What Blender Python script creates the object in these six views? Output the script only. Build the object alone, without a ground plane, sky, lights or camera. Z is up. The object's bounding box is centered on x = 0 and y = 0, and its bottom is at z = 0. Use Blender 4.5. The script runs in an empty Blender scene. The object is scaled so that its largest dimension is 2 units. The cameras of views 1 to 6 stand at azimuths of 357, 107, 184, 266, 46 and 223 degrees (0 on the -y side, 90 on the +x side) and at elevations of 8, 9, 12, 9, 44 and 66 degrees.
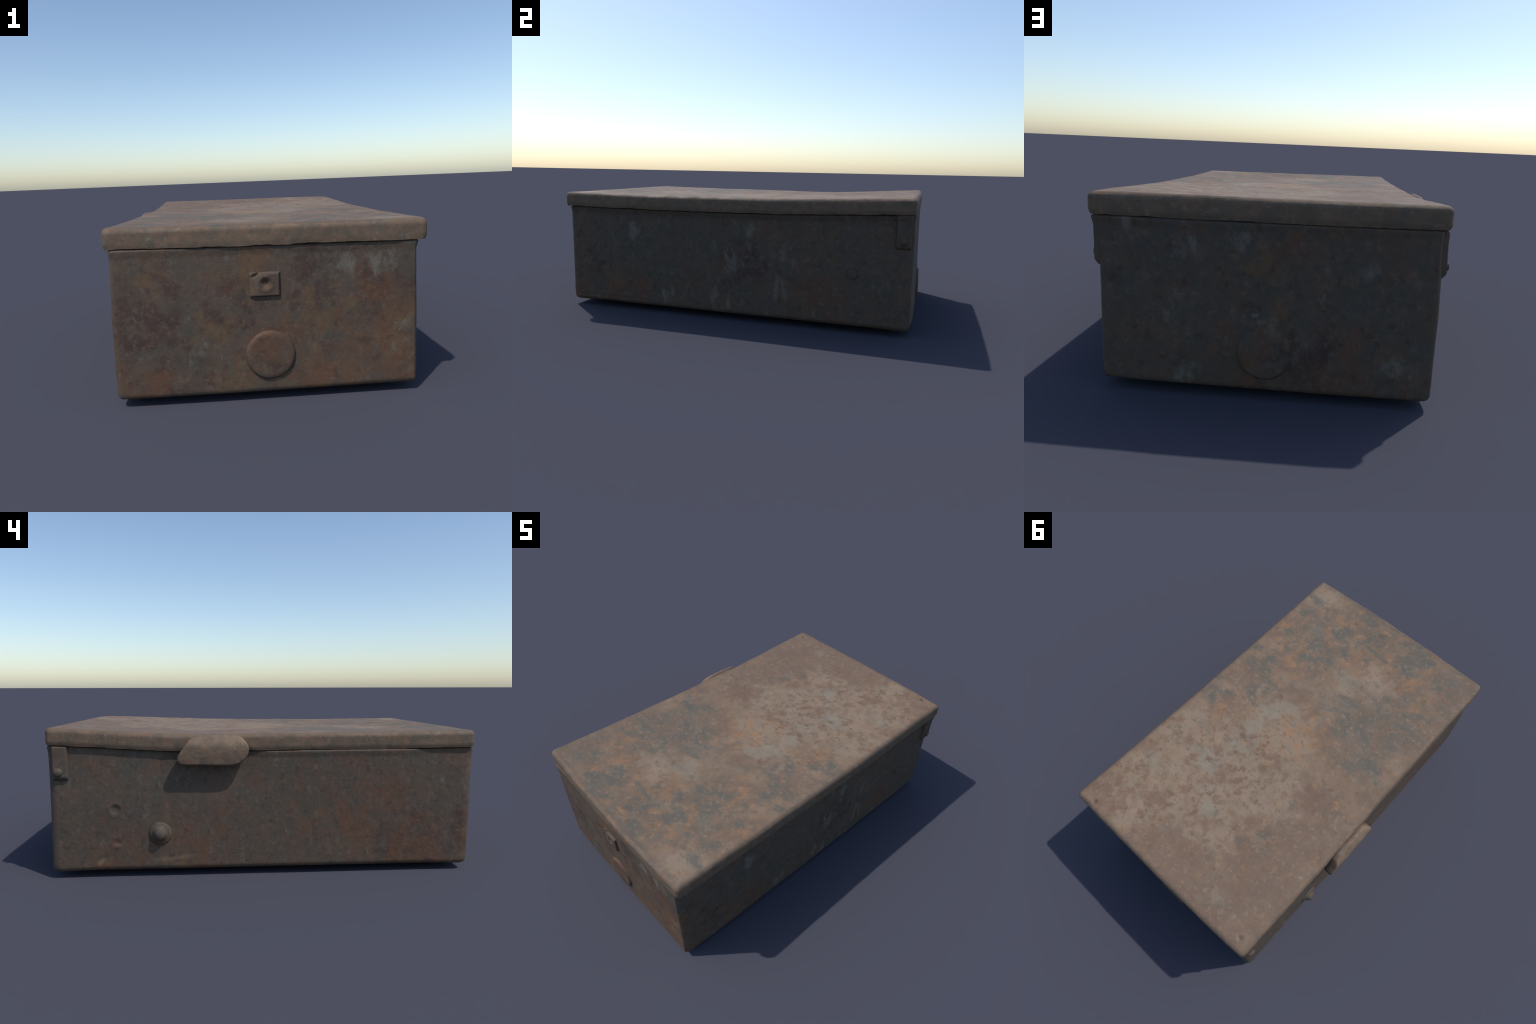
"""Weathered, rust-mottled tin chest with an overhanging lid, a pull tab,
two strap hinges, end bosses, a latch plate and a stud.  Units: metres, z up."""
import bpy, math
import numpy as np

# ------------------------------------------------------------------ helpers
def smooth(a, b, x):
    t = np.clip((x - a) / (b - a), 0.0, 1.0)
    return t * t * (3 - 2 * t)

def curve(knots):
    """Smooth interpolation through (position, value) pairs."""
    kx = np.array([k[0] for k in knots], float)
    kv = np.array([k[1] for k in knots], float)
    fine = np.linspace(kx[0], kx[-1], 400)
    v = np.interp(fine, kx, kv)
    w = np.hanning(31); w /= w.sum()
    v = np.convolve(np.pad(v, 15, mode='edge'), w, mode='valid')
    return lambda q: np.interp(q, fine, v)

def _hash(ix, iy, iz, seed):
    h = (ix * 374761393 + iy * 668265263 + iz * 2147483647 + seed * 974711) & 0xffffffff
    h = ((h ^ (h >> 13)) * 1274126177) & 0xffffffff
    h = h ^ (h >> 16)
    return (h & 0xffff) / 32767.5 - 1.0

def vnoise(P, scale, seed=0):
    """Smooth value noise, -1..1, at the points P (n, 3)."""
    Q = P * scale
    I = np.floor(Q).astype(np.int64)
    F = Q - I
    F = F * F * F * (F * (F * 6 - 15) + 10)
    out = 0
    for dx in (0, 1):
        wx = F[:, 0] if dx else 1 - F[:, 0]
        for dy in (0, 1):
            wy = F[:, 1] if dy else 1 - F[:, 1]
            for dz in (0, 1):
                wz = F[:, 2] if dz else 1 - F[:, 2]
                out = out + wx * wy * wz * _hash(I[:, 0] + dx, I[:, 1] + dy, I[:, 2] + dz, seed)
    return out

def relief(P, amp, seed=0):
    """Corroded sheet: broad dents, blisters and pitting."""
    return amp * (1.3 * vnoise(P, 5, seed) + 0.55 * vnoise(P, 17, seed + 1)
                  + 0.30 * vnoise(P, 45, seed + 2) + 0.22 * vnoise(P, 95, seed + 3))

def make_mesh(name, V, faces, sharp=None):
    me = bpy.data.meshes.new(name)
    me.from_pydata([tuple(v) for v in np.asarray(V, float).tolist()], [], faces)
    me.validate()
    me.polygons.foreach_set('use_smooth', [True] * len(me.polygons))
    if sharp:
        me.set_sharp_from_angle(angle=math.radians(sharp))
    me.update()
    return me

def add(name, me, mat, parent=None):
    ob = bpy.data.objects.new(name, me)
    bpy.context.scene.collection.objects.link(ob)
    if mat is not None and me is not None:
        me.materials.append(mat)
    if parent is not None:
        ob.parent = parent
    return ob

def stations(lo, hi, r_lo, r_hi, step, n=6):
    """Positions along one axis: evenly spaced, with arc stations at rounded ends."""
    a = [lo + r_lo * (1 - math.tan(math.pi / 4 * i / n)) for i in range(n, 0, -1)] if r_lo else []
    b = [hi - r_hi * (1 - math.tan(math.pi / 4 * i / n)) for i in range(1, n + 1)] if r_hi else []
    m = max(2, int(round((hi - r_hi - lo - r_lo) / step)) + 1)
    return np.array(a + list(np.linspace(lo + r_lo, hi - r_hi, m)) + b)

def rounded_box(lo, hi, r, round_bottom, round_top, step, extra=()):
    """Surface lattice of a box with edge radius r.  Returns points, quads and
    the unrounded lattice coordinates of every point."""
    sx = stations(lo[0], hi[0], r, r, step)
    sy = stations(lo[1], hi[1], r, r, step)
    sz = stations(lo[2], hi[2], r if round_bottom else 0, r if round_top else 0, step)
    for axis, vals in extra:
        s = (sx, sy, sz)[axis]
        s = np.unique(np.round(np.concatenate([s, vals]), 6))
        if axis == 0: sx = s
        elif axis == 1: sy = s
        else: sz = s
    nx, ny, nz = len(sx), len(sy), len(sz)
    on = np.zeros((nx, ny, nz), bool)
    on[0], on[-1] = True, True
    on[:, 0], on[:, -1] = True, True
    on[:, :, 0], on[:, :, -1] = True, True
    idx = np.full((nx, ny, nz), -1, np.int64)
    idx[on] = np.arange(on.sum())
    I = np.argwhere(on)
    P = np.stack([sx[I[:, 0]], sy[I[:, 1]], sz[I[:, 2]]], 1)
    quads = []
    def face(g, flip):
        q = np.stack([g[:-1, :-1], g[1:, :-1], g[1:, 1:], g[:-1, 1:]], -1).reshape(-1, 4)
        quads.append(q[:, ::-1] if flip else q)
    face(idx[0], True); face(idx[-1], False)
    face(idx[:, 0], False); face(idx[:, -1], True)
    face(idx[:, :, 0], True); face(idx[:, :, -1], False)
    Q = np.concatenate(quads)
    ilo = np.array([lo[0] + r, lo[1] + r, lo[2] + (r if round_bottom else -9)])
    ihi = np.array([hi[0] - r, hi[1] - r, hi[2] - (r if round_top else -9)])
    C = np.clip(P, ilo, ihi)
    D = P - C
    l2 = np.linalg.norm(D, axis=1)
    li = np.abs(D).max(1)
    k = np.where(l2 > 1e-9, li / np.maximum(l2, 1e-9), 0)
    return C + D * k[:, None], Q, P

# ------------------------------------------------------------------ materials
class Nodes:
    def __init__(self, name):
        self.mat = bpy.data.materials.new(name)
        self.mat.use_nodes = True
        self.nt = self.mat.node_tree
        self.bsdf = self.nt.nodes['Principled BSDF']
        self.co = self.nt.nodes.new('ShaderNodeTexCoord').outputs['Object']
    def new(self, t, **kw):
        n = self.nt.nodes.new(t)
        for k, v in kw.items():
            setattr(n, k, v)
        return n
    def put(self, sock, v):
        if isinstance(v, bpy.types.NodeSocket):
            self.nt.links.new(v, sock)
        else:
            sock.default_value = v
    def vec(self, op, a, b=None, out='Vector'):
        n = self.new('ShaderNodeVectorMath', operation=op)
        self.put(n.inputs[0], a)
        if b is not None:
            self.put(n.inputs[1], b)
        return n.outputs[out]
    def math(self, op, a, b=None, c=None, clamp=False):
        n = self.new('ShaderNodeMath', operation=op, use_clamp=clamp)
        for i, v in enumerate((a, b, c)):
            if v is not None:
                self.put(n.inputs[i], v)
        return n.outputs[0]
    def shift(self, v, offset, scale=(1, 1, 1)):
        n = self.new('ShaderNodeMapping')
        self.put(n.inputs['Vector'], v)
        n.inputs['Location'].default_value = offset
        n.inputs['Scale'].default_value = scale
        return n.outputs[0]
    def noise(self, scale, detail=4, rough=0.55, dist=0.0, off=0.0, stretch=(1, 1, 1), colour=False, co=None):
        n = self.new('ShaderNodeTexNoise')
        self.put(n.inputs['Vector'], self.shift(co or self.co, (off, off * 1.7, -off * 0.6), stretch))
        n.inputs['Scale'].default_value = scale
        n.inputs['Detail'].default_value = detail
        n.inputs['Roughness'].default_value = rough
        n.inputs['Distortion'].default_value = dist
        return n.outputs['Color' if colour else 'Fac']
    def range(self, v, a, b, lo=0.0, hi=1.0):
        n = self.new('ShaderNodeMapRange', interpolation_type='SMOOTHSTEP')
        self.put(n.inputs['Value'], v)
        for k, x in zip((1, 2, 3, 4), (a, b, lo, hi)):
            n.inputs[k].default_value = x
        return n.outputs[0]
    def mul(self, *vals):
        r = vals[0]
        for v in vals[1:]:
            r = self.math('MULTIPLY', r, v)
        return r
    def mix(self, fac, a, b, blend='MIX'):
        n = self.new('ShaderNodeMix', data_type='RGBA', blend_type=blend)
        self.put(n.inputs[0], fac)
        for s, v in ((6, a), (7, b)):
            self.put(n.inputs[s], v if isinstance(v, bpy.types.NodeSocket) else (*v, 1.0))
        return n.outputs[2]
    def wobble(self, amount, scale=6, off=0.0, co=None):
        """Coordinates pushed about by noise, for ragged patch outlines."""
        c = self.vec('SUBTRACT', self.noise(scale, 5, 0.65, off=off, colour=True), (0.5, 0.5, 0.5))
        s = self.new('ShaderNodeVectorMath', operation='SCALE')
        self.put(s.inputs[0], c)
        s.inputs['Scale'].default_value = amount
        return self.vec('ADD', co or self.co, s.outputs[0])
    def patches(self, co, spots, flat=None, soft=0.35):
        """Union of soft round patches: spots are (x, y, z, radius)."""
        acc = None
        for x, y, z, r in spots:
            d = self.vec('DISTANCE', co, (x, y, z), 'Value')
            m = self.range(d, r * (1 + soft), r * (1 - soft) * 0.6)
            acc = m if acc is None else self.math('MAXIMUM', acc, m)
        return acc
    def zoned(self, zone, scale, gain, lo, hi, off=0.0, detail=6, stretch=(1, 1, 1)):
        """Fractal patches that crowd together where the zone mask is high."""
        n = self.noise(scale, detail, 0.64, off=off, stretch=stretch)
        return self.range(self.math('ADD', n, self.mul(zone, gain)), lo, hi)
    def finish(self, colour, height, rough, bump=0.35, dist=0.004):
        self.put(self.bsdf.inputs['Base Color'], colour)
        self.put(self.bsdf.inputs['Roughness'], rough)
        self.bsdf.inputs['Specular IOR Level'].default_value = 0.35
        b = self.new('ShaderNodeBump')
        b.inputs['Strength'].default_value = bump
        b.inputs['Distance'].default_value = dist
        self.put(b.inputs['Height'], height)
        self.put(self.bsdf.inputs['Normal'], b.outputs[0])
        return self.mat

def lid_material():
    m = Nodes('weathered_lid_metal')
    flat = m.vec('MULTIPLY', m.co, (1, 1, 0))
    wob = m.wobble(0.22, 4, 3.1, flat)
    P = lambda L: [(x, y, 0, r) for x, y, r in L]
    tan, pale, cool = (0.192, 0.134, 0.092), (0.248, 0.190, 0.138), (0.215, 0.200, 0.160)
    brown, wash = (0.140, 0.082, 0.056), (0.148, 0.102, 0.075)
    orange, slate = (0.270, 0.150, 0.078), (0.098, 0.097, 0.083)
    col = m.mix(m.range(m.noise(7, 8, 0.62, off=0.3), 0.42, 0.60), tan, (0.160, 0.112, 0.080))
    # worn pale field, mostly over the +y half
    z = m.patches(wob, P([(0.25, 0.42, 0.40), (-0.06, 0.28, 0.26), (0.36, 0.74, 0.26), (0.02, 0.60, 0.22), (0.10, 0.02, 0.24), (-0.10, -0.58, 0.15), (0.52, -0.90, 0.14), (0.02, -0.38, 0.12)]))
    col = m.mix(m.mul(m.zoned(z, 9, 0.24, 0.50, 0.82, 1.1, 9), 0.85), col, pale)
    z = m.patches(wob, P([(0.27, 0.38, 0.12), (0.20, 0.14, 0.12), (0.10, 0.53, 0.08), (0.46, 0.60, 0.07), (0.20, -0.12, 0.10), (0.05, -0.50, 0.08), (0.36, -0.66, 0.10)]))
    col = m.mix(m.mul(m.zoned(z, 8, 0.22, 0.54, 0.82, 2.1, 9), 0.75), col, cool)
    # brown wash toward the tab side and along the -y, -x corner
    z = m.patches(wob, P([(-0.40, 0.72, 0.27), (-0.42, 0.42, 0.18), (-0.38, 0.94, 0.24), (-0.10, 0.88, 0.19), (-0.32, 0.20, 0.12), (-0.52, -0.50, 0.20), (-0.50, -0.84, 0.20), (0.18, 0.92, 0.12), (-0.55, 0.0, 0.1)]))
    col = m.mix(m.mul(m.zoned(z, 10, 0.24, 0.52, 0.80, 3.1, 9), 0.85), col, wash)
    z = m.patches(wob, P([(-0.34, -0.44, 0.30), (-0.10, -0.32, 0.16), (-0.34, -0.20, 0.18), (-0.10, -0.92, 0.22), (0.25, -0.88, 0.20), (-0.45, -0.85, 0.18), (0.34, -0.58, 0.18)]), soft=0.25)
    col = m.mix(m.mul(m.zoned(z, 6, 0.20, 0.50, 0.80, 2.7, 8), 0.62), col, (0.128, 0.106, 0.082))
    # orange bloom
    z = m.patches(wob, P([(-0.02, -0.07, 0.17), (0.32, -0.43, 0.15), (0.42, 0.08, 0.10), (0.02, -0.82, 0.17), (0.10, 0.10, 0.12), (0.46, -0.52, 0.14), (0.08, -0.64, 0.14), (0.28, -0.80, 0.16), (-0.28, -0.72, 0.14), (-0.38, -0.60, 0.10)]))
    col = m.mix(m.mul(m.zoned(z, 16, 0.13, 0.54, 0.78, 4.1, 8), 0.72), col, orange)
    # slate bare patches, ragged, on the -y half
    z = m.patches(wob, P([(0.45, -0.77, 0.13), (0.14, -0.88, 0.15), (-0.16, -0.90, 0.17), (-0.33, -0.46, 0.21), (-0.14, -0.32, 0.15), (0.32, -0.55, 0.20), (0.52, -0.28, 0.14), (-0.44, -0.86, 0.14), (0.54, 0.03, 0.11), (0.36, -0.14, 0.12), (-0.35, -0.22, 0.15), (0.20, -0.70, 0.15), (-0.27, 0.50, 0.08), (0.05, -0.78, 0.12)]))
    col = m.mix(m.mul(m.zoned(z, 12, 0.15, 0.54, 0.76, 5.1, 9, (1.0, 1.35, 1.0)), 0.90), col, slate)
    # rust blotches with clear edges on the pale field
    z = m.patches(wob, P([(0.34, 0.76, 0.27), (0.56, 0.76, 0.17), (0.05, 0.70, 0.18), (-0.30, 0.18, 0.14), (0.52, 0.40, 0.14), (0.55, 0.94, 0.18), (-0.20, 0.50, 0.15), (0.40, 0.05, 0.1), (0.15, 0.30, 0.30)]))
    col = m.mix(m.mul(m.zoned(z, 22, 0.10, 0.58, 0.74, 6.1, 3), 0.80), col, m.mix(m.range(m.noise(15, 3, off=8.8), 0.42, 0.58), brown, (0.158, 0.100, 0.060)))
    col = m.mix(m.mul(m.zoned(z, 12, 0.10, 0.58, 0.72, 6.8, 6), 0.70), col, (0.165, 0.105, 0.075))
    col = m.mix(m.mul(m.patches(m.wobble(0.012, 20, 2.0, flat), P([(-0.505, 0.918, 0.013), (0.508, 0.940, 0.012)])), 0.75), col, (0.070, 0.055, 0.048))
    # small-scale mottling everywhere
    col = m.mix(m.mul(m.range(m.noise(38, 6, 0.68, off=4.4), 0.53, 0.68), 0.55), col, (0.255, 0.195, 0.145))
    col = m.mix(m.mul(m.range(m.noise(30, 6, 0.70, off=6.1), 0.54, 0.72), 0.60), col, (0.118, 0.082, 0.062))
    col = m.mix(m.mul(m.range(m.noise(55, 4, 0.65, off=9.3), 0.57, 0.70), 0.45), col, (0.225, 0.125, 0.078))
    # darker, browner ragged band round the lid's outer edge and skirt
    e = m.vec('ABSOLUTE', m.vec('SUBTRACT', m.wobble(0.03, 14, 7.3, flat), (0.025, 0, 0)))
    sep = m.new('ShaderNodeSeparateXYZ'); m.put(sep.inputs[0], e)
    band = m.math('MAXIMUM', m.range(sep.outputs[0], 0.555, 0.592), m.range(sep.outputs[1], 0.945, 0.982))
    rim = m.mix(m.range(m.noise(20, 7, 0.66, off=11.0), 0.42, 0.60), (0.138, 0.096, 0.068), (0.098, 0.080, 0.062))
    rim = m.mix(m.mul(m.range(m.noise(26, 6, 0.66, off=13.0), 0.52, 0.66), 0.7), rim, (0.185, 0.112, 0.072))
    rim = m.mix(m.mul(m.range(m.noise(40, 6, 0.66, off=15.0), 0.56, 0.70), 0.6), rim, (0.200, 0.170, 0.135))
    col = m.mix(m.mul(band, 0.88), col, rim)
    col = m.mix(1.0, col, (0.97, 0.93, 0.875), 'MULTIPLY')
    h = m.math('ADD', m.noise(60, 6, 0.65, off=1.0), m.mul(m.noise(180, 3, 0.6, off=2.0), 0.5))
    return m.finish(col, h, m.range(m.noise(12, 4, 0.6, off=3.0), 0.3, 0.7, 0.62, 0.82))

def body_material():
    m = Nodes('weathered_box_metal')
    wob = m.wobble(0.20, 5, 2.3)
    base, umber, ochre = (0.085, 0.062, 0.047), (0.052, 0.032, 0.028), (0.122, 0.078, 0.041)
    rust, slate, pale = (0.108, 0.054, 0.032), (0.062, 0.061, 0.053), (0.165, 0.146, 0.122)
    col = m.mix(m.range(m.noise(9, 8, 0.64, off=0.7), 0.42, 0.60), base, (0.072, 0.061, 0.049))
    # slate tinted paint remains: along the +x side, the back, and under the lid
    z = m.patches(wob, [(0.59, -0.55, 0.35, 0.34), (0.59, -0.20, 0.45, 0.28), (0.59, 0.10, 0.25, 0.24), (0.59, 0.75, 0.25, 0.22),
                        (0.10, 0.98, 0.40, 0.28), (-0.30, 0.98, 0.28, 0.32), (0.35, 0.98, 0.45, 0.28), (0.3, 0.98, 0.15, 0.14),
                        (0.55, -0.98, 0.50, 0.12), (0.20, -0.98, 0.57, 0.12), (0.20, -0.98, 0.27, 0.13), (-0.30, -0.98, 0.20, 0.17),
                        (-0.55, 0.50, 0.45, 0.24), (-0.55, -0.30, 0.42, 0.22), (-0.55, 0.75, 0.3, 0.2)])
    col = m.mix(m.mul(m.zoned(z, 11, 0.15, 0.50, 0.74, 3.3, 9), 0.80), col, slate)
    # dark umber scale
    z = m.patches(wob, [(-0.40, -0.98, 0.33, 0.19), (-0.30, -0.98, 0.13, 0.17), (-0.12, -0.98, 0.38, 0.14), (0.20, -0.98, 0.45, 0.15),
                        (-0.54, -0.98, 0.2, 0.12), (0.42, -0.98, 0.42, 0.15), (-0.55, -0.70, 0.14, 0.24), (0.59, 0.10, 0.30, 0.16),
                        (-0.15, 0.98, 0.15, 0.2), (0.59, -0.85, 0.25, 0.12), (0.02, -0.98, 0.19, 0.1)])
    col = m.mix(m.mul(m.zoned(z, 13, 0.15, 0.55, 0.76, 4.1, 9), 0.90), col, umber)
    # rust brown and ochre blooms, heaviest low on the front
    z = m.patches(wob, [(0.25, -0.98, 0.15, 0.24), (0.46, -0.98, 0.12, 0.20), (0.42, -0.98, 0.36, 0.16), (0.02, -0.98, 0.18, 0.12), (-0.46, -0.98, 0.08, 0.10),
                        (-0.05, -0.98, 0.50, 0.12), (-0.55, 0.70, 0.08, 0.20), (-0.55, 0.30, 0.10, 0.20), (-0.55, -0.40, 0.30, 0.28), (-0.55, -0.75, 0.10, 0.24),
                        (-0.30, 0.98, 0.10, 0.20), (0.10, 0.98, 0.20, 0.12), (-0.10, 0.98, 0.52, 0.11), (0.59, -0.90, 0.10, 0.18), (0.59, -0.60, 0.08, 0.2), (0.59, 0.55, 0.15, 0.18)])
    col = m.mix(m.mul(m.zoned(z, 10, 0.15, 0.53, 0.76, 5.2, 9), 0.75), col, rust)
    z = m.patches(wob, [(-0.20, -0.98, 0.29, 0.10), (0.15, -0.98, 0.34, 0.12), (0.50, -0.98, 0.22, 0.14), (0.30, -0.98, 0.30, 0.11), (-0.10, -0.98, 0.09, 0.10),
                        (-0.04, -0.98, 0.51, 0.10), (0.55, -0.98, 0.35, 0.08), (-0.42, -0.98, 0.50, 0.09), (-0.05, 0.98, 0.30, 0.09), (0.05, 0.98, 0.50, 0.09),
                        (-0.55, 0.42, 0.075, 0.07), (0.59, -0.70, 0.12, 0.09), (0.28, -0.98, 0.10, 0.12)])
    col = m.mix(m.mul(m.zoned(z, 17, 0.14, 0.55, 0.78, 8.2, 8), 0.75), col, ochre)
    # pale scuffs and a drip on the +x side
    z = m.patches(m.wobble(0.08, 9, 6.2), [(0.55, -0.98, 0.27, 0.05), (0.53, -0.98, 0.18, 0.06), (0.30, -0.98, 0.50, 0.07), (0.45, -0.98, 0.50, 0.08),
                         (0.59, 0.32, 0.37, 0.09), (0.59, 0.12, 0.46, 0.07), (0.59, 0.05, 0.32, 0.08), (0.59, -0.03, 0.09, 0.09), (0.59, -0.33, 0.12, 0.07),
                         (0.59, -0.55, 0.46, 0.07), (0.28, 0.98, 0.54, 0.06), (0.10, 0.98, 0.55, 0.05), (-0.42, 0.98, 0.14, 0.06), (-0.01, 0.98, 0.27, 0.05), (0.50, 0.98, 0.60, 0.05), (0.31, 0.98, 0.32, 0.07), (-0.32, 0.98, 0.47, 0.05), (0.31, 0.98, 0.08, 0.04)])
    col = m.mix(m.mul(m.zoned(z, 20, 0.13, 0.58, 0.76, 1.9, 6, (1, 1, 0.6)), 0.72), col, (0.140, 0.138, 0.120))
    # scrapes and drips: from one point to another on a wall, with a width and strength
    bare, film = (0.185, 0.138, 0.090), (0.135, 0.137, 0.118)
    rag = m.wobble(0.016, 18, 4.0)
    for p, q, wd, k, c in (((-.555, .775, .062), (-.555, .735, .098), .012, .80, bare),
                           ((-.555, .52, .075), (-.555, .33, .100), .012, .45, bare),
                           ((.473, .985, .282), (.439, .985, .242), .006, .75, film),
                           ((.062, .985, .300), (.036, .985, .306), .008, .75, film),
                           ((.595, .300, .290), (.595, .288, .120), .012, .60, film),
                           ((.595, .316, .265), (.595, .350, .125), .011, .50, film),
                           ((.595, .050, .340), (.595, .055, .270), .020, .40, film)):
        p, q = np.array(p), np.array(q)
        ax, mid, half = (q - p) / np.linalg.norm(q - p), (p + q) / 2, np.linalg.norm(q - p) / 2
        d = m.vec('SUBTRACT', rag, tuple(mid))
        al = m.vec('DOT_PRODUCT', d, tuple(ax), 'Value')
        sc = m.new('ShaderNodeVectorMath', operation='SCALE')
        sc.inputs[0].default_value = tuple(ax); m.put(sc.inputs['Scale'], al)
        off = m.vec('LENGTH', m.vec('SUBTRACT', d, sc.outputs[0]), out='Value')
        f = m.mul(m.range(m.math('ABSOLUTE', al), half * 1.15, half * .6), m.range(off, wd * 1.4, wd * .3))
        col = m.mix(m.mul(f, k), col, c)
    # fine mottling
    col = m.mix(m.mul(m.range(m.noise(32, 6, 0.70, off=4.4), 0.52, 0.66), 0.58), col, (0.120, 0.094, 0.074))
    col = m.mix(m.mul(m.range(m.noise(26, 6, 0.70, off=6.1), 0.52, 0.67), 0.68), col, (0.052, 0.036, 0.031))
    col = m.mix(m.mul(m.range(m.noise(46, 4, 0.66, off=9.3), 0.55, 0.70), 0.50), col, (0.130, 0.076, 0.046))
    col = m.mix(m.mul(m.range(m.noise(60, 4, 0.66, off=12.3), 0.60, 0.74), 0.38), col, pale)
    col = m.mix(1.0, col, (1.0, 0.94, 0.88), 'MULTIPLY')
    h = m.math('ADD', m.noise(60, 6, 0.65, off=1.0), m.mul(m.noise(170, 3, 0.6, off=2.0), 0.5))
    return m.finish(col, h, m.range(m.noise(12, 4, 0.6, off=3.0), 0.3, 0.7, 0.66, 0.86))

def tab_material():
    m = Nodes('worn_tab_metal')
    col = m.mix(m.range(m.noise(18, 6, 0.62, off=1.0), 0.42, 0.60), (0.175, 0.128, 0.088), (0.125, 0.100, 0.078))
    col = m.mix(m.mul(m.range(m.noise(22, 5, 0.64, off=3.0), 0.52, 0.64), 0.7), col, (0.165, 0.092, 0.060))
    col = m.mix(m.mul(m.range(m.noise(26, 5, 0.64, off=5.0), 0.54, 0.66), 0.7), col, (0.092, 0.084, 0.070))
    col = m.mix(m.mul(m.range(m.noise(45, 4, 0.6, off=7.0), 0.58, 0.72), 0.6), col, (0.230, 0.190, 0.145))
    col = m.mix(1.0, col, (1.0, 0.93, 0.86), 'MULTIPLY')
    h = m.noise(70, 6, 0.65, off=1.0)
    return m.finish(col, h, 0.7)

LID_MAT, BODY_MAT, TAB_MAT = lid_material(), body_material(), tab_material()

# ------------------------------------------------------------------ the chest
chest = bpy.data.objects.new('metal_chest', None)
bpy.context.scene.collection.objects.link(chest)
chest['label'] = 'low rectangular rusty tin chest with sagging overhanging lid'
chest['category'] = 'metal box'

# lid height along the two long edges: it sags toward the middle and lifts at +y
EDGE_POS_X = curve([(-1.1, .664), (-.9, .664), (-.5, .661), (-.06, .663), (.29, .667), (.66, .679), (.95, .690), (1.1, .692)])
EDGE_NEG_X = curve([(-1.1, .676), (-.9, .674), (-.54, .670), (-.2, .669), (.1, .667), (.38, .666), (.59, .677), (.79, .689), (.95, .698), (1.1, .700)])
LID_X, LID_Y, LID_H = (-0.571, 0.619), 0.984, 0.077

def rim_height(x, y):
    t = np.clip((x - LID_X[0]) / (LID_X[1] - LID_X[0]), 0, 1)
    return EDGE_NEG_X(y) * (1 - t) + EDGE_POS_X(y) * t

def lid_top(x, y):
    """Rim height less the shallow dish of the panel."""
    ex, ey = np.minimum(x - LID_X[0], LID_X[1] - x), LID_Y - np.abs(y)
    dish = 0.0095 * smooth(0.02, 0.42, ex) * smooth(0.01, 0.20, ey)
    lobes = np.exp(-((x - .08) ** 2 + (y + .55) ** 2) / .05) + np.exp(-((x - .0) ** 2 + (y - .6) ** 2) / .05)
    return rim_height(x, y) - dish - 0.004 * lobes

def end_bow(x):
    return 1 - np.clip(np.abs(x - 0.02) / 0.6, 0, 1) ** 2

def build_lid():
    wall = 0.009
    ex = [(0, [LID_X[0] + wall, LID_X[1] - wall]), (1, [-LID_Y + wall, LID_Y - wall])]
    V, Q, P = rounded_box((LID_X[0], -LID_Y, -LID_H), (LID_X[1], LID_Y, 0), 0.023, False, True, 0.0075, ex)
    under = (P[:, 2] < -LID_H + 1e-6)
    inside = under & (P[:, 0] > LID_X[0] + wall + .001) & (P[:, 0] < LID_X[1] - wall - .001) & (np.abs(P[:, 1]) < LID_Y - wall - .001)
    rim = under & ~inside
    V[inside, 2] = -0.012                                  # hollow underside of the cap
    # skirt: lower lip turned in a little; the -x side drawn in beside the tab
    lip = 0.005 * smooth(-LID_H + .016, -LID_H, V[:, 2]) * ~inside
    V[:, 0] -= np.sign(V[:, 0]) * lip * (np.abs(V[:, 0] - .025) > .57)
    V[:, 1] -= np.sign(V[:, 1]) * lip * np.where(V[:, 1] > 0, 1.0, 0.4) * (np.abs(V[:, 1]) > .95)
    V[:, 0] += 0.005 * smooth(-.50, -.55, V[:, 0]) * smooth(.08, -.05, V[:, 1]) * smooth(-.80, -.60, V[:, 1])
    V[:, 1] += np.sign(V[:, 1]) * smooth(.5, .95, np.abs(V[:, 1])) * (np.where(V[:, 1] > 0, 0.008, 0.013) * end_bow(V[:, 0]) - np.where(V[:, 1] > 0, 0.004, 0))
    N = vnoise(V, 9, 21) * 0.0016 + vnoise(V, 30, 22) * 0.0008
    side_x = np.abs(V[:, 0] - 0.0265) > 0.575
    V[:, 0] += np.where(side_x & ~inside, N * np.sign(V[:, 0]), 0)
    V[:, 1] += np.where((np.abs(V[:, 1]) > 0.965) & ~inside, N * np.sign(V[:, 1]), 0)
    up = (P[:, 2] > -1e-6)
    V[:, 2] += np.where(up, relief(V, 0.0011, 5), 0)
    for px, py in ((-0.505, 0.918), (0.508, 0.940)):        # punch dents at the hinge corners
        V[:, 2] -= np.where(up, 0.005 * np.exp(-((V[:, 0] - px) ** 2 + (V[:, 1] - py) ** 2) / .011 ** 2), 0)
    V[:, 2] += np.where(rim, vnoise(V, 12, 31) * 0.002 + vnoise(V, 40, 32) * 0.001, 0)
    V[:, 2] += lid_top(V[:, 0], V[:, 1])
    return add('lid', make_mesh('lid', V, Q.tolist(), 50), LID_MAT, chest)

BODY_X, BODY_Y, FLOOR = (-0.560, 0.595), 0.972, 0.030

def ring(d, r, w):
    return np.exp(-((d - r) / w) ** 2)

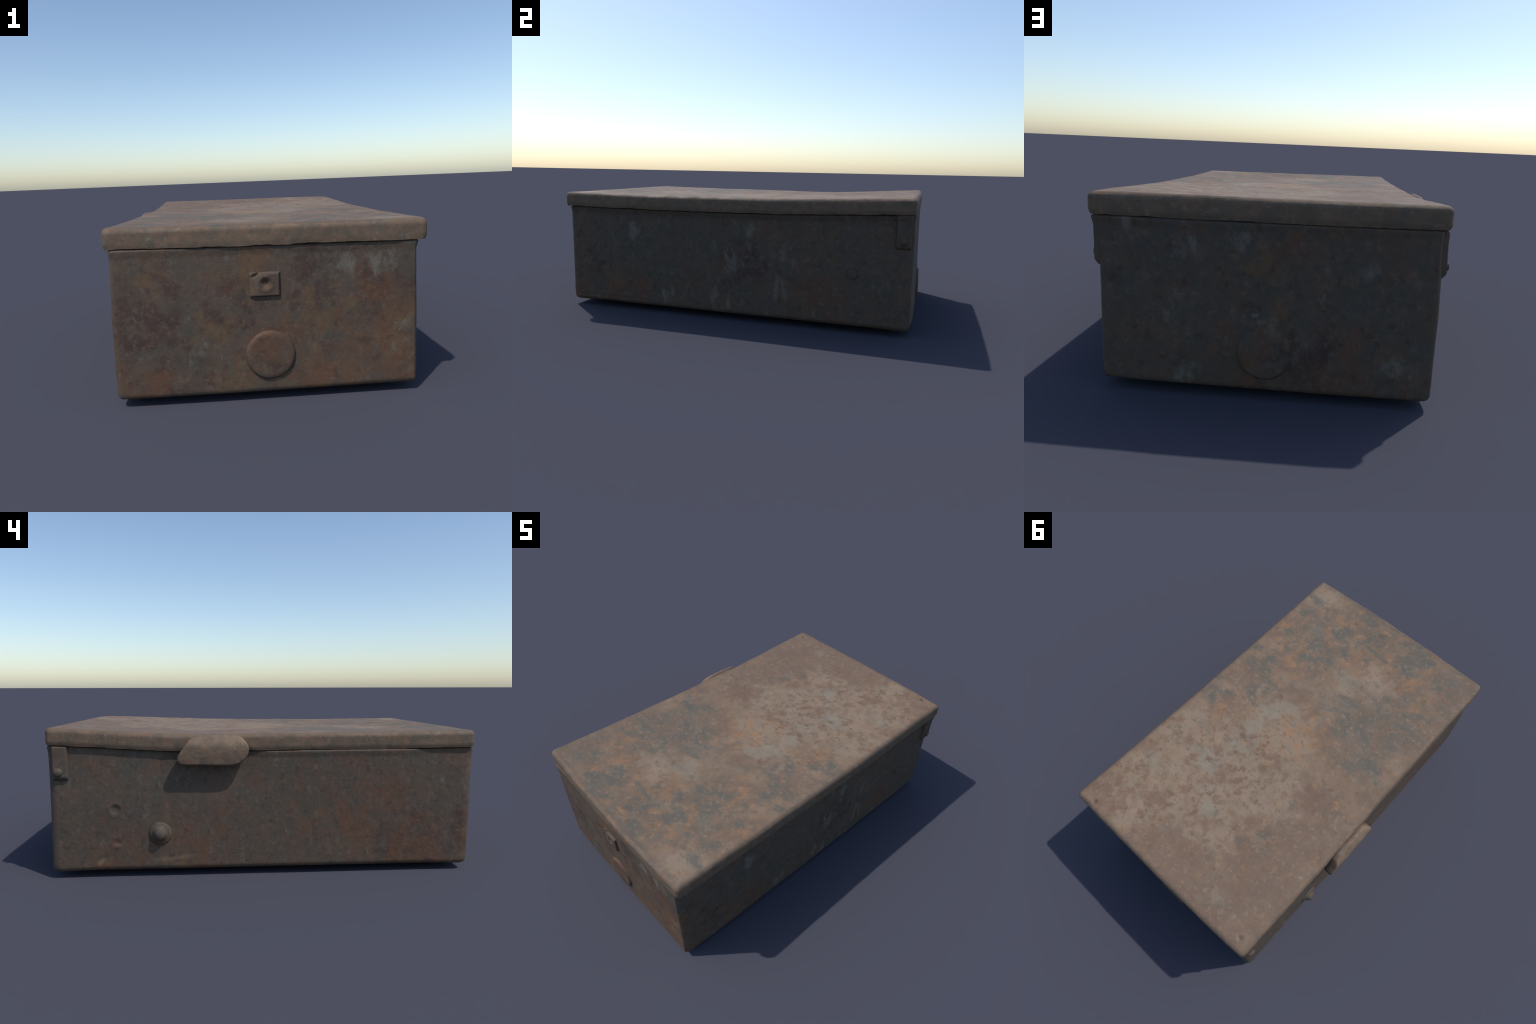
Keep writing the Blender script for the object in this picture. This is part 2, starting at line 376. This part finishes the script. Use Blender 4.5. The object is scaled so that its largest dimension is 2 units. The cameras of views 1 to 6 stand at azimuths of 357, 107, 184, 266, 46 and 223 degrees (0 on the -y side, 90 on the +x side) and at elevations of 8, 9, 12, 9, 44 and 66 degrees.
def wall_out(side, a, u):
    """How far each wall stands proud of the plain box, at (along, up)."""
    a, u = np.asarray(a, float), np.asarray(u, float)
    h = smooth(0.30, 0.60, u)
    seam = {'west': rim_height(BODY_X[0], a), 'east': rim_height(BODY_X[1], a)}.get(side)
    if seam is None:
        seam = rim_height(a, -BODY_Y if side == 'south' else BODY_Y)
    up = u - (seam - LID_H)
    flare = smooth(-0.040, -0.008, up)                          # fillet up to the lid seam
    tuck = -0.017 * smooth(-0.008, 0.003, up)                   # then in, behind the skirt
    if side == 'west':
        w = -0.011 * h * smooth(-0.25, 0.20, a) - 0.006 * h * smooth(-0.62, -0.80, a)
        w = w + 0.002 * h * smooth(0.10, -0.02, a) * smooth(-0.78, -0.60, a)
        return w + 0.004 * flare * smooth(0.12, -0.02, a) * (1 - 0.5 * smooth(-.62, -.75, a)) + tuck
    if side == 'east':
        return np.minimum(-0.008 * smooth(0.68, 0.93, np.abs(a)) - 0.004 * h * smooth(-.80, -.95, a), -0.007 * h * smooth(0.25, -0.10, a)) + 0.007 * flare + tuck
    if side == 'south':
        return 0.004 + 0.009 * smooth(0.60, -0.40, a) + 0.003 * end_bow(a) + 0.003 * flare + tuck
    return 0.003 + 0.005 * end_bow(a) + 0.008 * smooth(0.40, 0.10, u) * smooth(.6, .4, a) + 0.004 * flare + tuck

def build_body():
    V, Q, P = rounded_box((BODY_X[0], -BODY_Y, FLOOR), (BODY_X[1], BODY_Y, 0.64), 0.028, True, False, 0.0065, [(2, np.arange(0.55, 0.636, 0.0027))])
    x, y, z = V[:, 0].copy(), V[:, 1].copy(), V[:, 2].copy()
    n = relief(V, 0.0010, 11)
    # weights: 1 on the wall, fading to 0 behind its rounded edge
    west, east = smooth(BODY_X[0] + .03, BODY_X[0] + .004, x), smooth(BODY_X[1] - .03, BODY_X[1] - .004, x)
    south, north = smooth(-BODY_Y + .03, -BODY_Y + .004, y), smooth(BODY_Y - .03, BODY_Y - .004, y)
    marks_w = 0.0
    d = np.hypot(y - .684, z - .322)                         # ringed punch mark
    marks_w = marks_w - 0.0085 * np.exp(-(d / .019) ** 4) + 0.0035 * ring(d, .002, .011) + 0.0015 * ring(d, .029, .006)
    marks_w = marks_w - 0.005 * ring(np.hypot(y - .681, z - .166), 0, .012) + 0.0035 * ring(np.hypot(y - .681, z - .146), 0, .013)
    marks_w = marks_w - 0.0018 * ring(np.hypot(y - .234, z - .451), .045, .007)
    V[:, 0] -= west * (n + 0.0012 * vnoise(V, 3, 41) + wall_out('west', y, z) + marks_w)
    marks_e = -0.004 * ring(np.hypot(y + .296, (z - .263) * 1.6), 0, .014) - 0.003 * ring(np.hypot(y + .756, z - .251), 0, .020)
    marks_e = marks_e - 0.002 * np.exp(-((z - .062) / .006) ** 2) * smooth(-.42, -.55, y)
    V[:, 0] += east * (n + wall_out('east', y, z) + marks_e)
    V[:, 1] -= south * (n + wall_out('south', x, z))
    V[:, 1] += north * (n + wall_out('north', x, z))
    # floor bellies down onto the ground between its rounded edges
    low = P[:, 2] < FLOOR + 1e-6
    edge = np.minimum(np.minimum(x - BODY_X[0], BODY_X[1] - x), BODY_Y - np.abs(y))
    V[:, 2] -= np.where(low, FLOOR * smooth(0.03, 0.30, edge), 0)
    # the upper edge follows the lid
    skew = 0.002 * smooth(-.2, .4, x) - 0.004 * smooth(.75, .96, np.abs(y))
    V[:, 2] += skew * np.where(low, smooth(.20, .03, edge), smooth(.14, .04, z))
    top = P[:, 2] > 0.64 - 1e-6
    V[:, 2] -= np.where(top, 0.012, 0)
    return add('box_body', make_mesh('box_body', V, Q.tolist()), BODY_MAT, chest)

lid = build_lid()
body = build_body()

# ------------------------------------------------------------------ small parts
def frame(side):
    """Maps (along, up, out) to world for one wall; out = 0 on the wall itself."""
    w = lambda a, u: float(wall_out(side, a, u))
    if side == 'west':  return lambda a, u, o: (BODY_X[0] - o - w(a, u), a, u)
    if side == 'east':  return lambda a, u, o: (BODY_X[1] + o + w(a, u), a, u)
    if side == 'south': return lambda a, u, o: (a, -BODY_Y - o - w(a, u), u)
    return lambda a, u, o: (a, BODY_Y + o + w(a, u), u)

FLIP = {'west': True, 'east': False, 'south': False, 'north': True}

def turned(name, side, centre, profile, mat, parent, seed=0, n=56, squash=0.0, sharp=50):
    """Lathe a (radius, out) profile about a wall normal."""
    f = frame(side)
    V, F = [], []
    rng = np.random.default_rng(seed)
    ph = rng.uniform(0, 6.28, 3)
    m = len(profile)
    for r, o in profile:
        for i in range(n):
            a = 2 * math.pi * i / n
            w = 1 + squash * (math.sin(2 * a + ph[0]) + 0.6 * math.sin(3 * a + ph[1]) + .4 * math.sin(5 * a + ph[2]))
            V.append(f(centre[0] + r * w * math.cos(a), centre[1] + r * w * math.sin(a), o))
    for k in range(m - 1):
        for i in range(n):
            j = (i + 1) % n
            F.append((k * n + i, k * n + j, (k + 1) * n + j, (k + 1) * n + i))
    F.append(tuple((m - 1) * n + i for i in range(n)))
    F.append(tuple(reversed(range(n))))
    if FLIP[side]:
        F = [tuple(reversed(q)) for q in F]
    V = np.array(V)
    V += 0.0006 * np.stack([vnoise(V, 60, seed + k) for k in range(3)], 1)
    return add(name, make_mesh(name, V, F, sharp), mat, parent)

def disc_profile(r, h, base=-0.012, dome=0.0):
    p = [(r * 1.07, base), (r * 1.07, -0.001), (r * 1.03, h * .15), (r * 1.005, h * .5), (r * 0.975, h * .85), (r * .94, h)]
    return p + [(r * t, h + dome * (1 - t * t)) for t in (.8, .6, .4, .2, .05)]

turned('end_boss', 'south', (0.021, 0.178), disc_profile(0.089, 0.011, dome=.001), BODY_MAT, chest, 3, squash=.006)
turned('end_boss', 'north', (0.012, 0.170), disc_profile(0.089, 0.012, dome=.001), BODY_MAT, chest, 4, squash=.006)
turned('stud', 'west', (0.483, 0.207),
       [(.056, -.03), (.056, -.008), (.054, .002), (.048, .007), (.039, .010), (.032, .013), (.029, .020), (.024, .027), (.017, .033), (.009, .036), (.002, .037)],
       BODY_MAT, chest, 5, squash=.015)
turned('rivet', 'east', (0.688, 0.308), disc_profile(0.027, 0.010, dome=.002), BODY_MAT, chest, 6, squash=.02)

def strap(side, a0, a1, u0, u1, thick, rivet):
    """Hinge strap: a flat bar that thins to a bevelled foot, with one rivet."""
    f = frame(side)
    na, nu = 18, 40
    lipo = -0.02
    V, F = [], []
    ga, gu = np.linspace(0, 1, na), np.linspace(0, 1, nu)
    for u in gu:
        for a in ga:
            ea = min(a, 1 - a) * (a1 - a0)
            eu = u * (u1 - u0)
            o = thick * float(smooth(-.001, .007, ea)) * float(smooth(-.004, .022, eu))
            if ea < 1e-6 or eu < 1e-6:
                o = lipo
            V.append(f(a0 + (a1 - a0) * a, u0 + (u1 - u0) * u, o))
    for j in range(nu - 1):
        for i in range(na - 1):
            F.append((j * na + i, j * na + i + 1, (j + 1) * na + i + 1, (j + 1) * na + i))
    rim = [i for i in range(na)] + [(j + 1) * na - 1 for j in range(1, nu)] + [(nu - 1) * na + i for i in range(na - 2, -1, -1)] + [j * na for j in range(nu - 2, 0, -1)]
    F.append(tuple(reversed(rim)))
    if FLIP[side]:
        F = [tuple(reversed(q)) for q in F]
    V = np.array(V)
    V[:, 0] += 0.0008 * vnoise(V, 40, 71)
    ob = add('hinge_strap', make_mesh('hinge_strap', V, F, 60), BODY_MAT, chest)
    prof = [(.021, -.014 + thick), (.021, thick - .002), (.0195, thick + .004), (.015, thick + .008), (.008, thick + .0105), (.001, thick + .0115)]
    turned('rivet', side, rivet, prof, BODY_MAT, ob, 8, n=32, squash=.03)
    return ob

strap('east', 0.889, 0.966, 0.438, 0.625, 0.018, (0.930, 0.482))
strap('west', 0.882, 0.957, 0.456, 0.635, 0.017, (0.928, 0.498))

def latch_plate():
    """Small square plate on the front with a punched dimple and a slot."""
    f = frame('south')
    n = 48
    a0, a1, u0, u1 = -0.050, 0.066, 0.399, 0.494
    V, F = [], []
    for j in range(n):
        for i in range(n):
            a = a0 + (a1 - a0) * i / (n - 1); u = u0 + (u1 - u0) * j / (n - 1)
            e = min(a - a0, a1 - a, u - u0, u1 - u)
            fade = 0.45 + 0.55 * float(smooth(-.02, .05, (a - a0) - 0.6 * (u - u0) + .02))
            o = 0.001 + 0.011 * fade * float(smooth(-.002, .009, e))
            d = math.hypot(a - .010, u - .450)
            o += -0.014 * math.exp(-(d / .015) ** 2) + 0.002 * math.exp(-((d - .026) / .008) ** 2)
            s = math.hypot((a + .026) * .8 - (u - .482) * .5, (u - .482) * .9 + (a + .026) * -.5)
            o -= 0.010 * math.exp(-((((a + .024) * .86 + (u - .482) * .5) / .013) ** 2 + ((-(a + .024) * .5 + (u - .482) * .86) / .005) ** 2))
            if e < 1e-9:
                o = -0.012
            V.append(f(a, u, o))
    for j in range(n - 1):
        for i in range(n - 1):
            F.append((j * n + i, j * n + i + 1, (j + 1) * n + i + 1, (j + 1) * n + i))
    rim = list(range(n)) + [(j + 1) * n - 1 for j in range(1, n)] + [(n - 1) * n + i for i in range(n - 2, -1, -1)] + [j * n for j in range(n - 2, 0, -1)]
    F.append(tuple(reversed(rim)))
    return add('latch_plate', make_mesh('latch_plate', np.array(V), F, 60), BODY_MAT, chest)

latch_plate()

def pull_tab():
    """Thick D-shaped tab hanging from the lid edge on the -x side."""
    corners = [(.398, .564, .02), (.328, .663, .040), (.112, .663, .045), (.070, .615, .03), (.082, .562, .03), (.130, .528, .035), (.384, .532, .022)]
    pts = []
    m = len(corners)
    for k in range(m):
        p0, p1, p2 = (np.array(corners[(k + s) % m][:2]) for s in (-1, 0, 1))
        r = corners[k][2]
        d0 = (p0 - p1); l0 = np.linalg.norm(d0); d2 = (p2 - p1); l2 = np.linalg.norm(d2)
        a = p1 + d0 / l0 * min(r, .45 * l0); b = p1 + d2 / l2 * min(r, .45 * l2)
        for t in np.linspace(0, 1, 9):
            pts.append((1 - t) ** 2 * a + 2 * t * (1 - t) * p1 + t * t * b)
    pts = np.array(pts)
    # resample evenly
    closed = np.vstack([pts, pts[:1]])
    L = np.concatenate([[0], np.cumsum(np.linalg.norm(np.diff(closed, axis=0), axis=1))])
    n = 150
    q = np.linspace(0, L[-1], n, endpoint=False)
    O = np.stack([np.interp(q, L, closed[:, 0]), np.interp(q, L, closed[:, 1])], 1)
    T = np.roll(O, -1, 0) - np.roll(O, 1, 0)
    T /= np.linalg.norm(T, axis=1)[:, None]
    N = np.stack([T[:, 1], -T[:, 0]], 1)
    c = O.mean(0)
    if ((O - c) * N).sum() < 0:
        N = -N
    front, back = -0.620, -0.578
    r = 0.009
    layers = [(back + 0.020, -0.012), (back + .003, -.003), (back, 0.0)]
    layers += [(front + r, 0.0)] + [(front + r - r * math.sin(t), -r * (1 - math.cos(t))) for t in np.linspace(.2, math.pi / 2, 6)]
    V, F = [], []
    for x, off in layers:
        R = O + N * off
        for p in R:
            V.append((x, p[0], p[1]))
    k = len(layers)
    for t in (.75, .5, .25):
        R = c + (O + N * (-r) - c) * t
        for p in R:
            V.append((front - 0.002 * (1 - t), p[0], p[1]))
        k += 1
    for a in range(k - 1):
        for i in range(n):
            j = (i + 1) % n
            F.append((a * n + i, a * n + j, (a + 1) * n + j, (a + 1) * n + i))
    F.append(tuple((k - 1) * n + i for i in range(n)))
    F.append(tuple(reversed(range(n))))
    V = np.array(V)
    V[:, 0] += 0.0012 * vnoise(V, 20, 81) + 0.0006 * vnoise(V, 60, 82)
    V[:, 0] += np.where(V[:, 0] < -0.59, 0.010 * smooth(.60, .53, V[:, 2]) * 0.6 + 0.024 * smooth(.615, .668, V[:, 2]), 0)
    me = make_mesh('pull_tab', V, F, 55)
    import bmesh
    bm = bmesh.new(); bm.from_mesh(me)
    bmesh.ops.recalc_face_normals(bm, faces=bm.faces); bm.to_mesh(me); bm.free()
    return add('pull_tab', me, TAB_MAT, lid)

pull_tab()
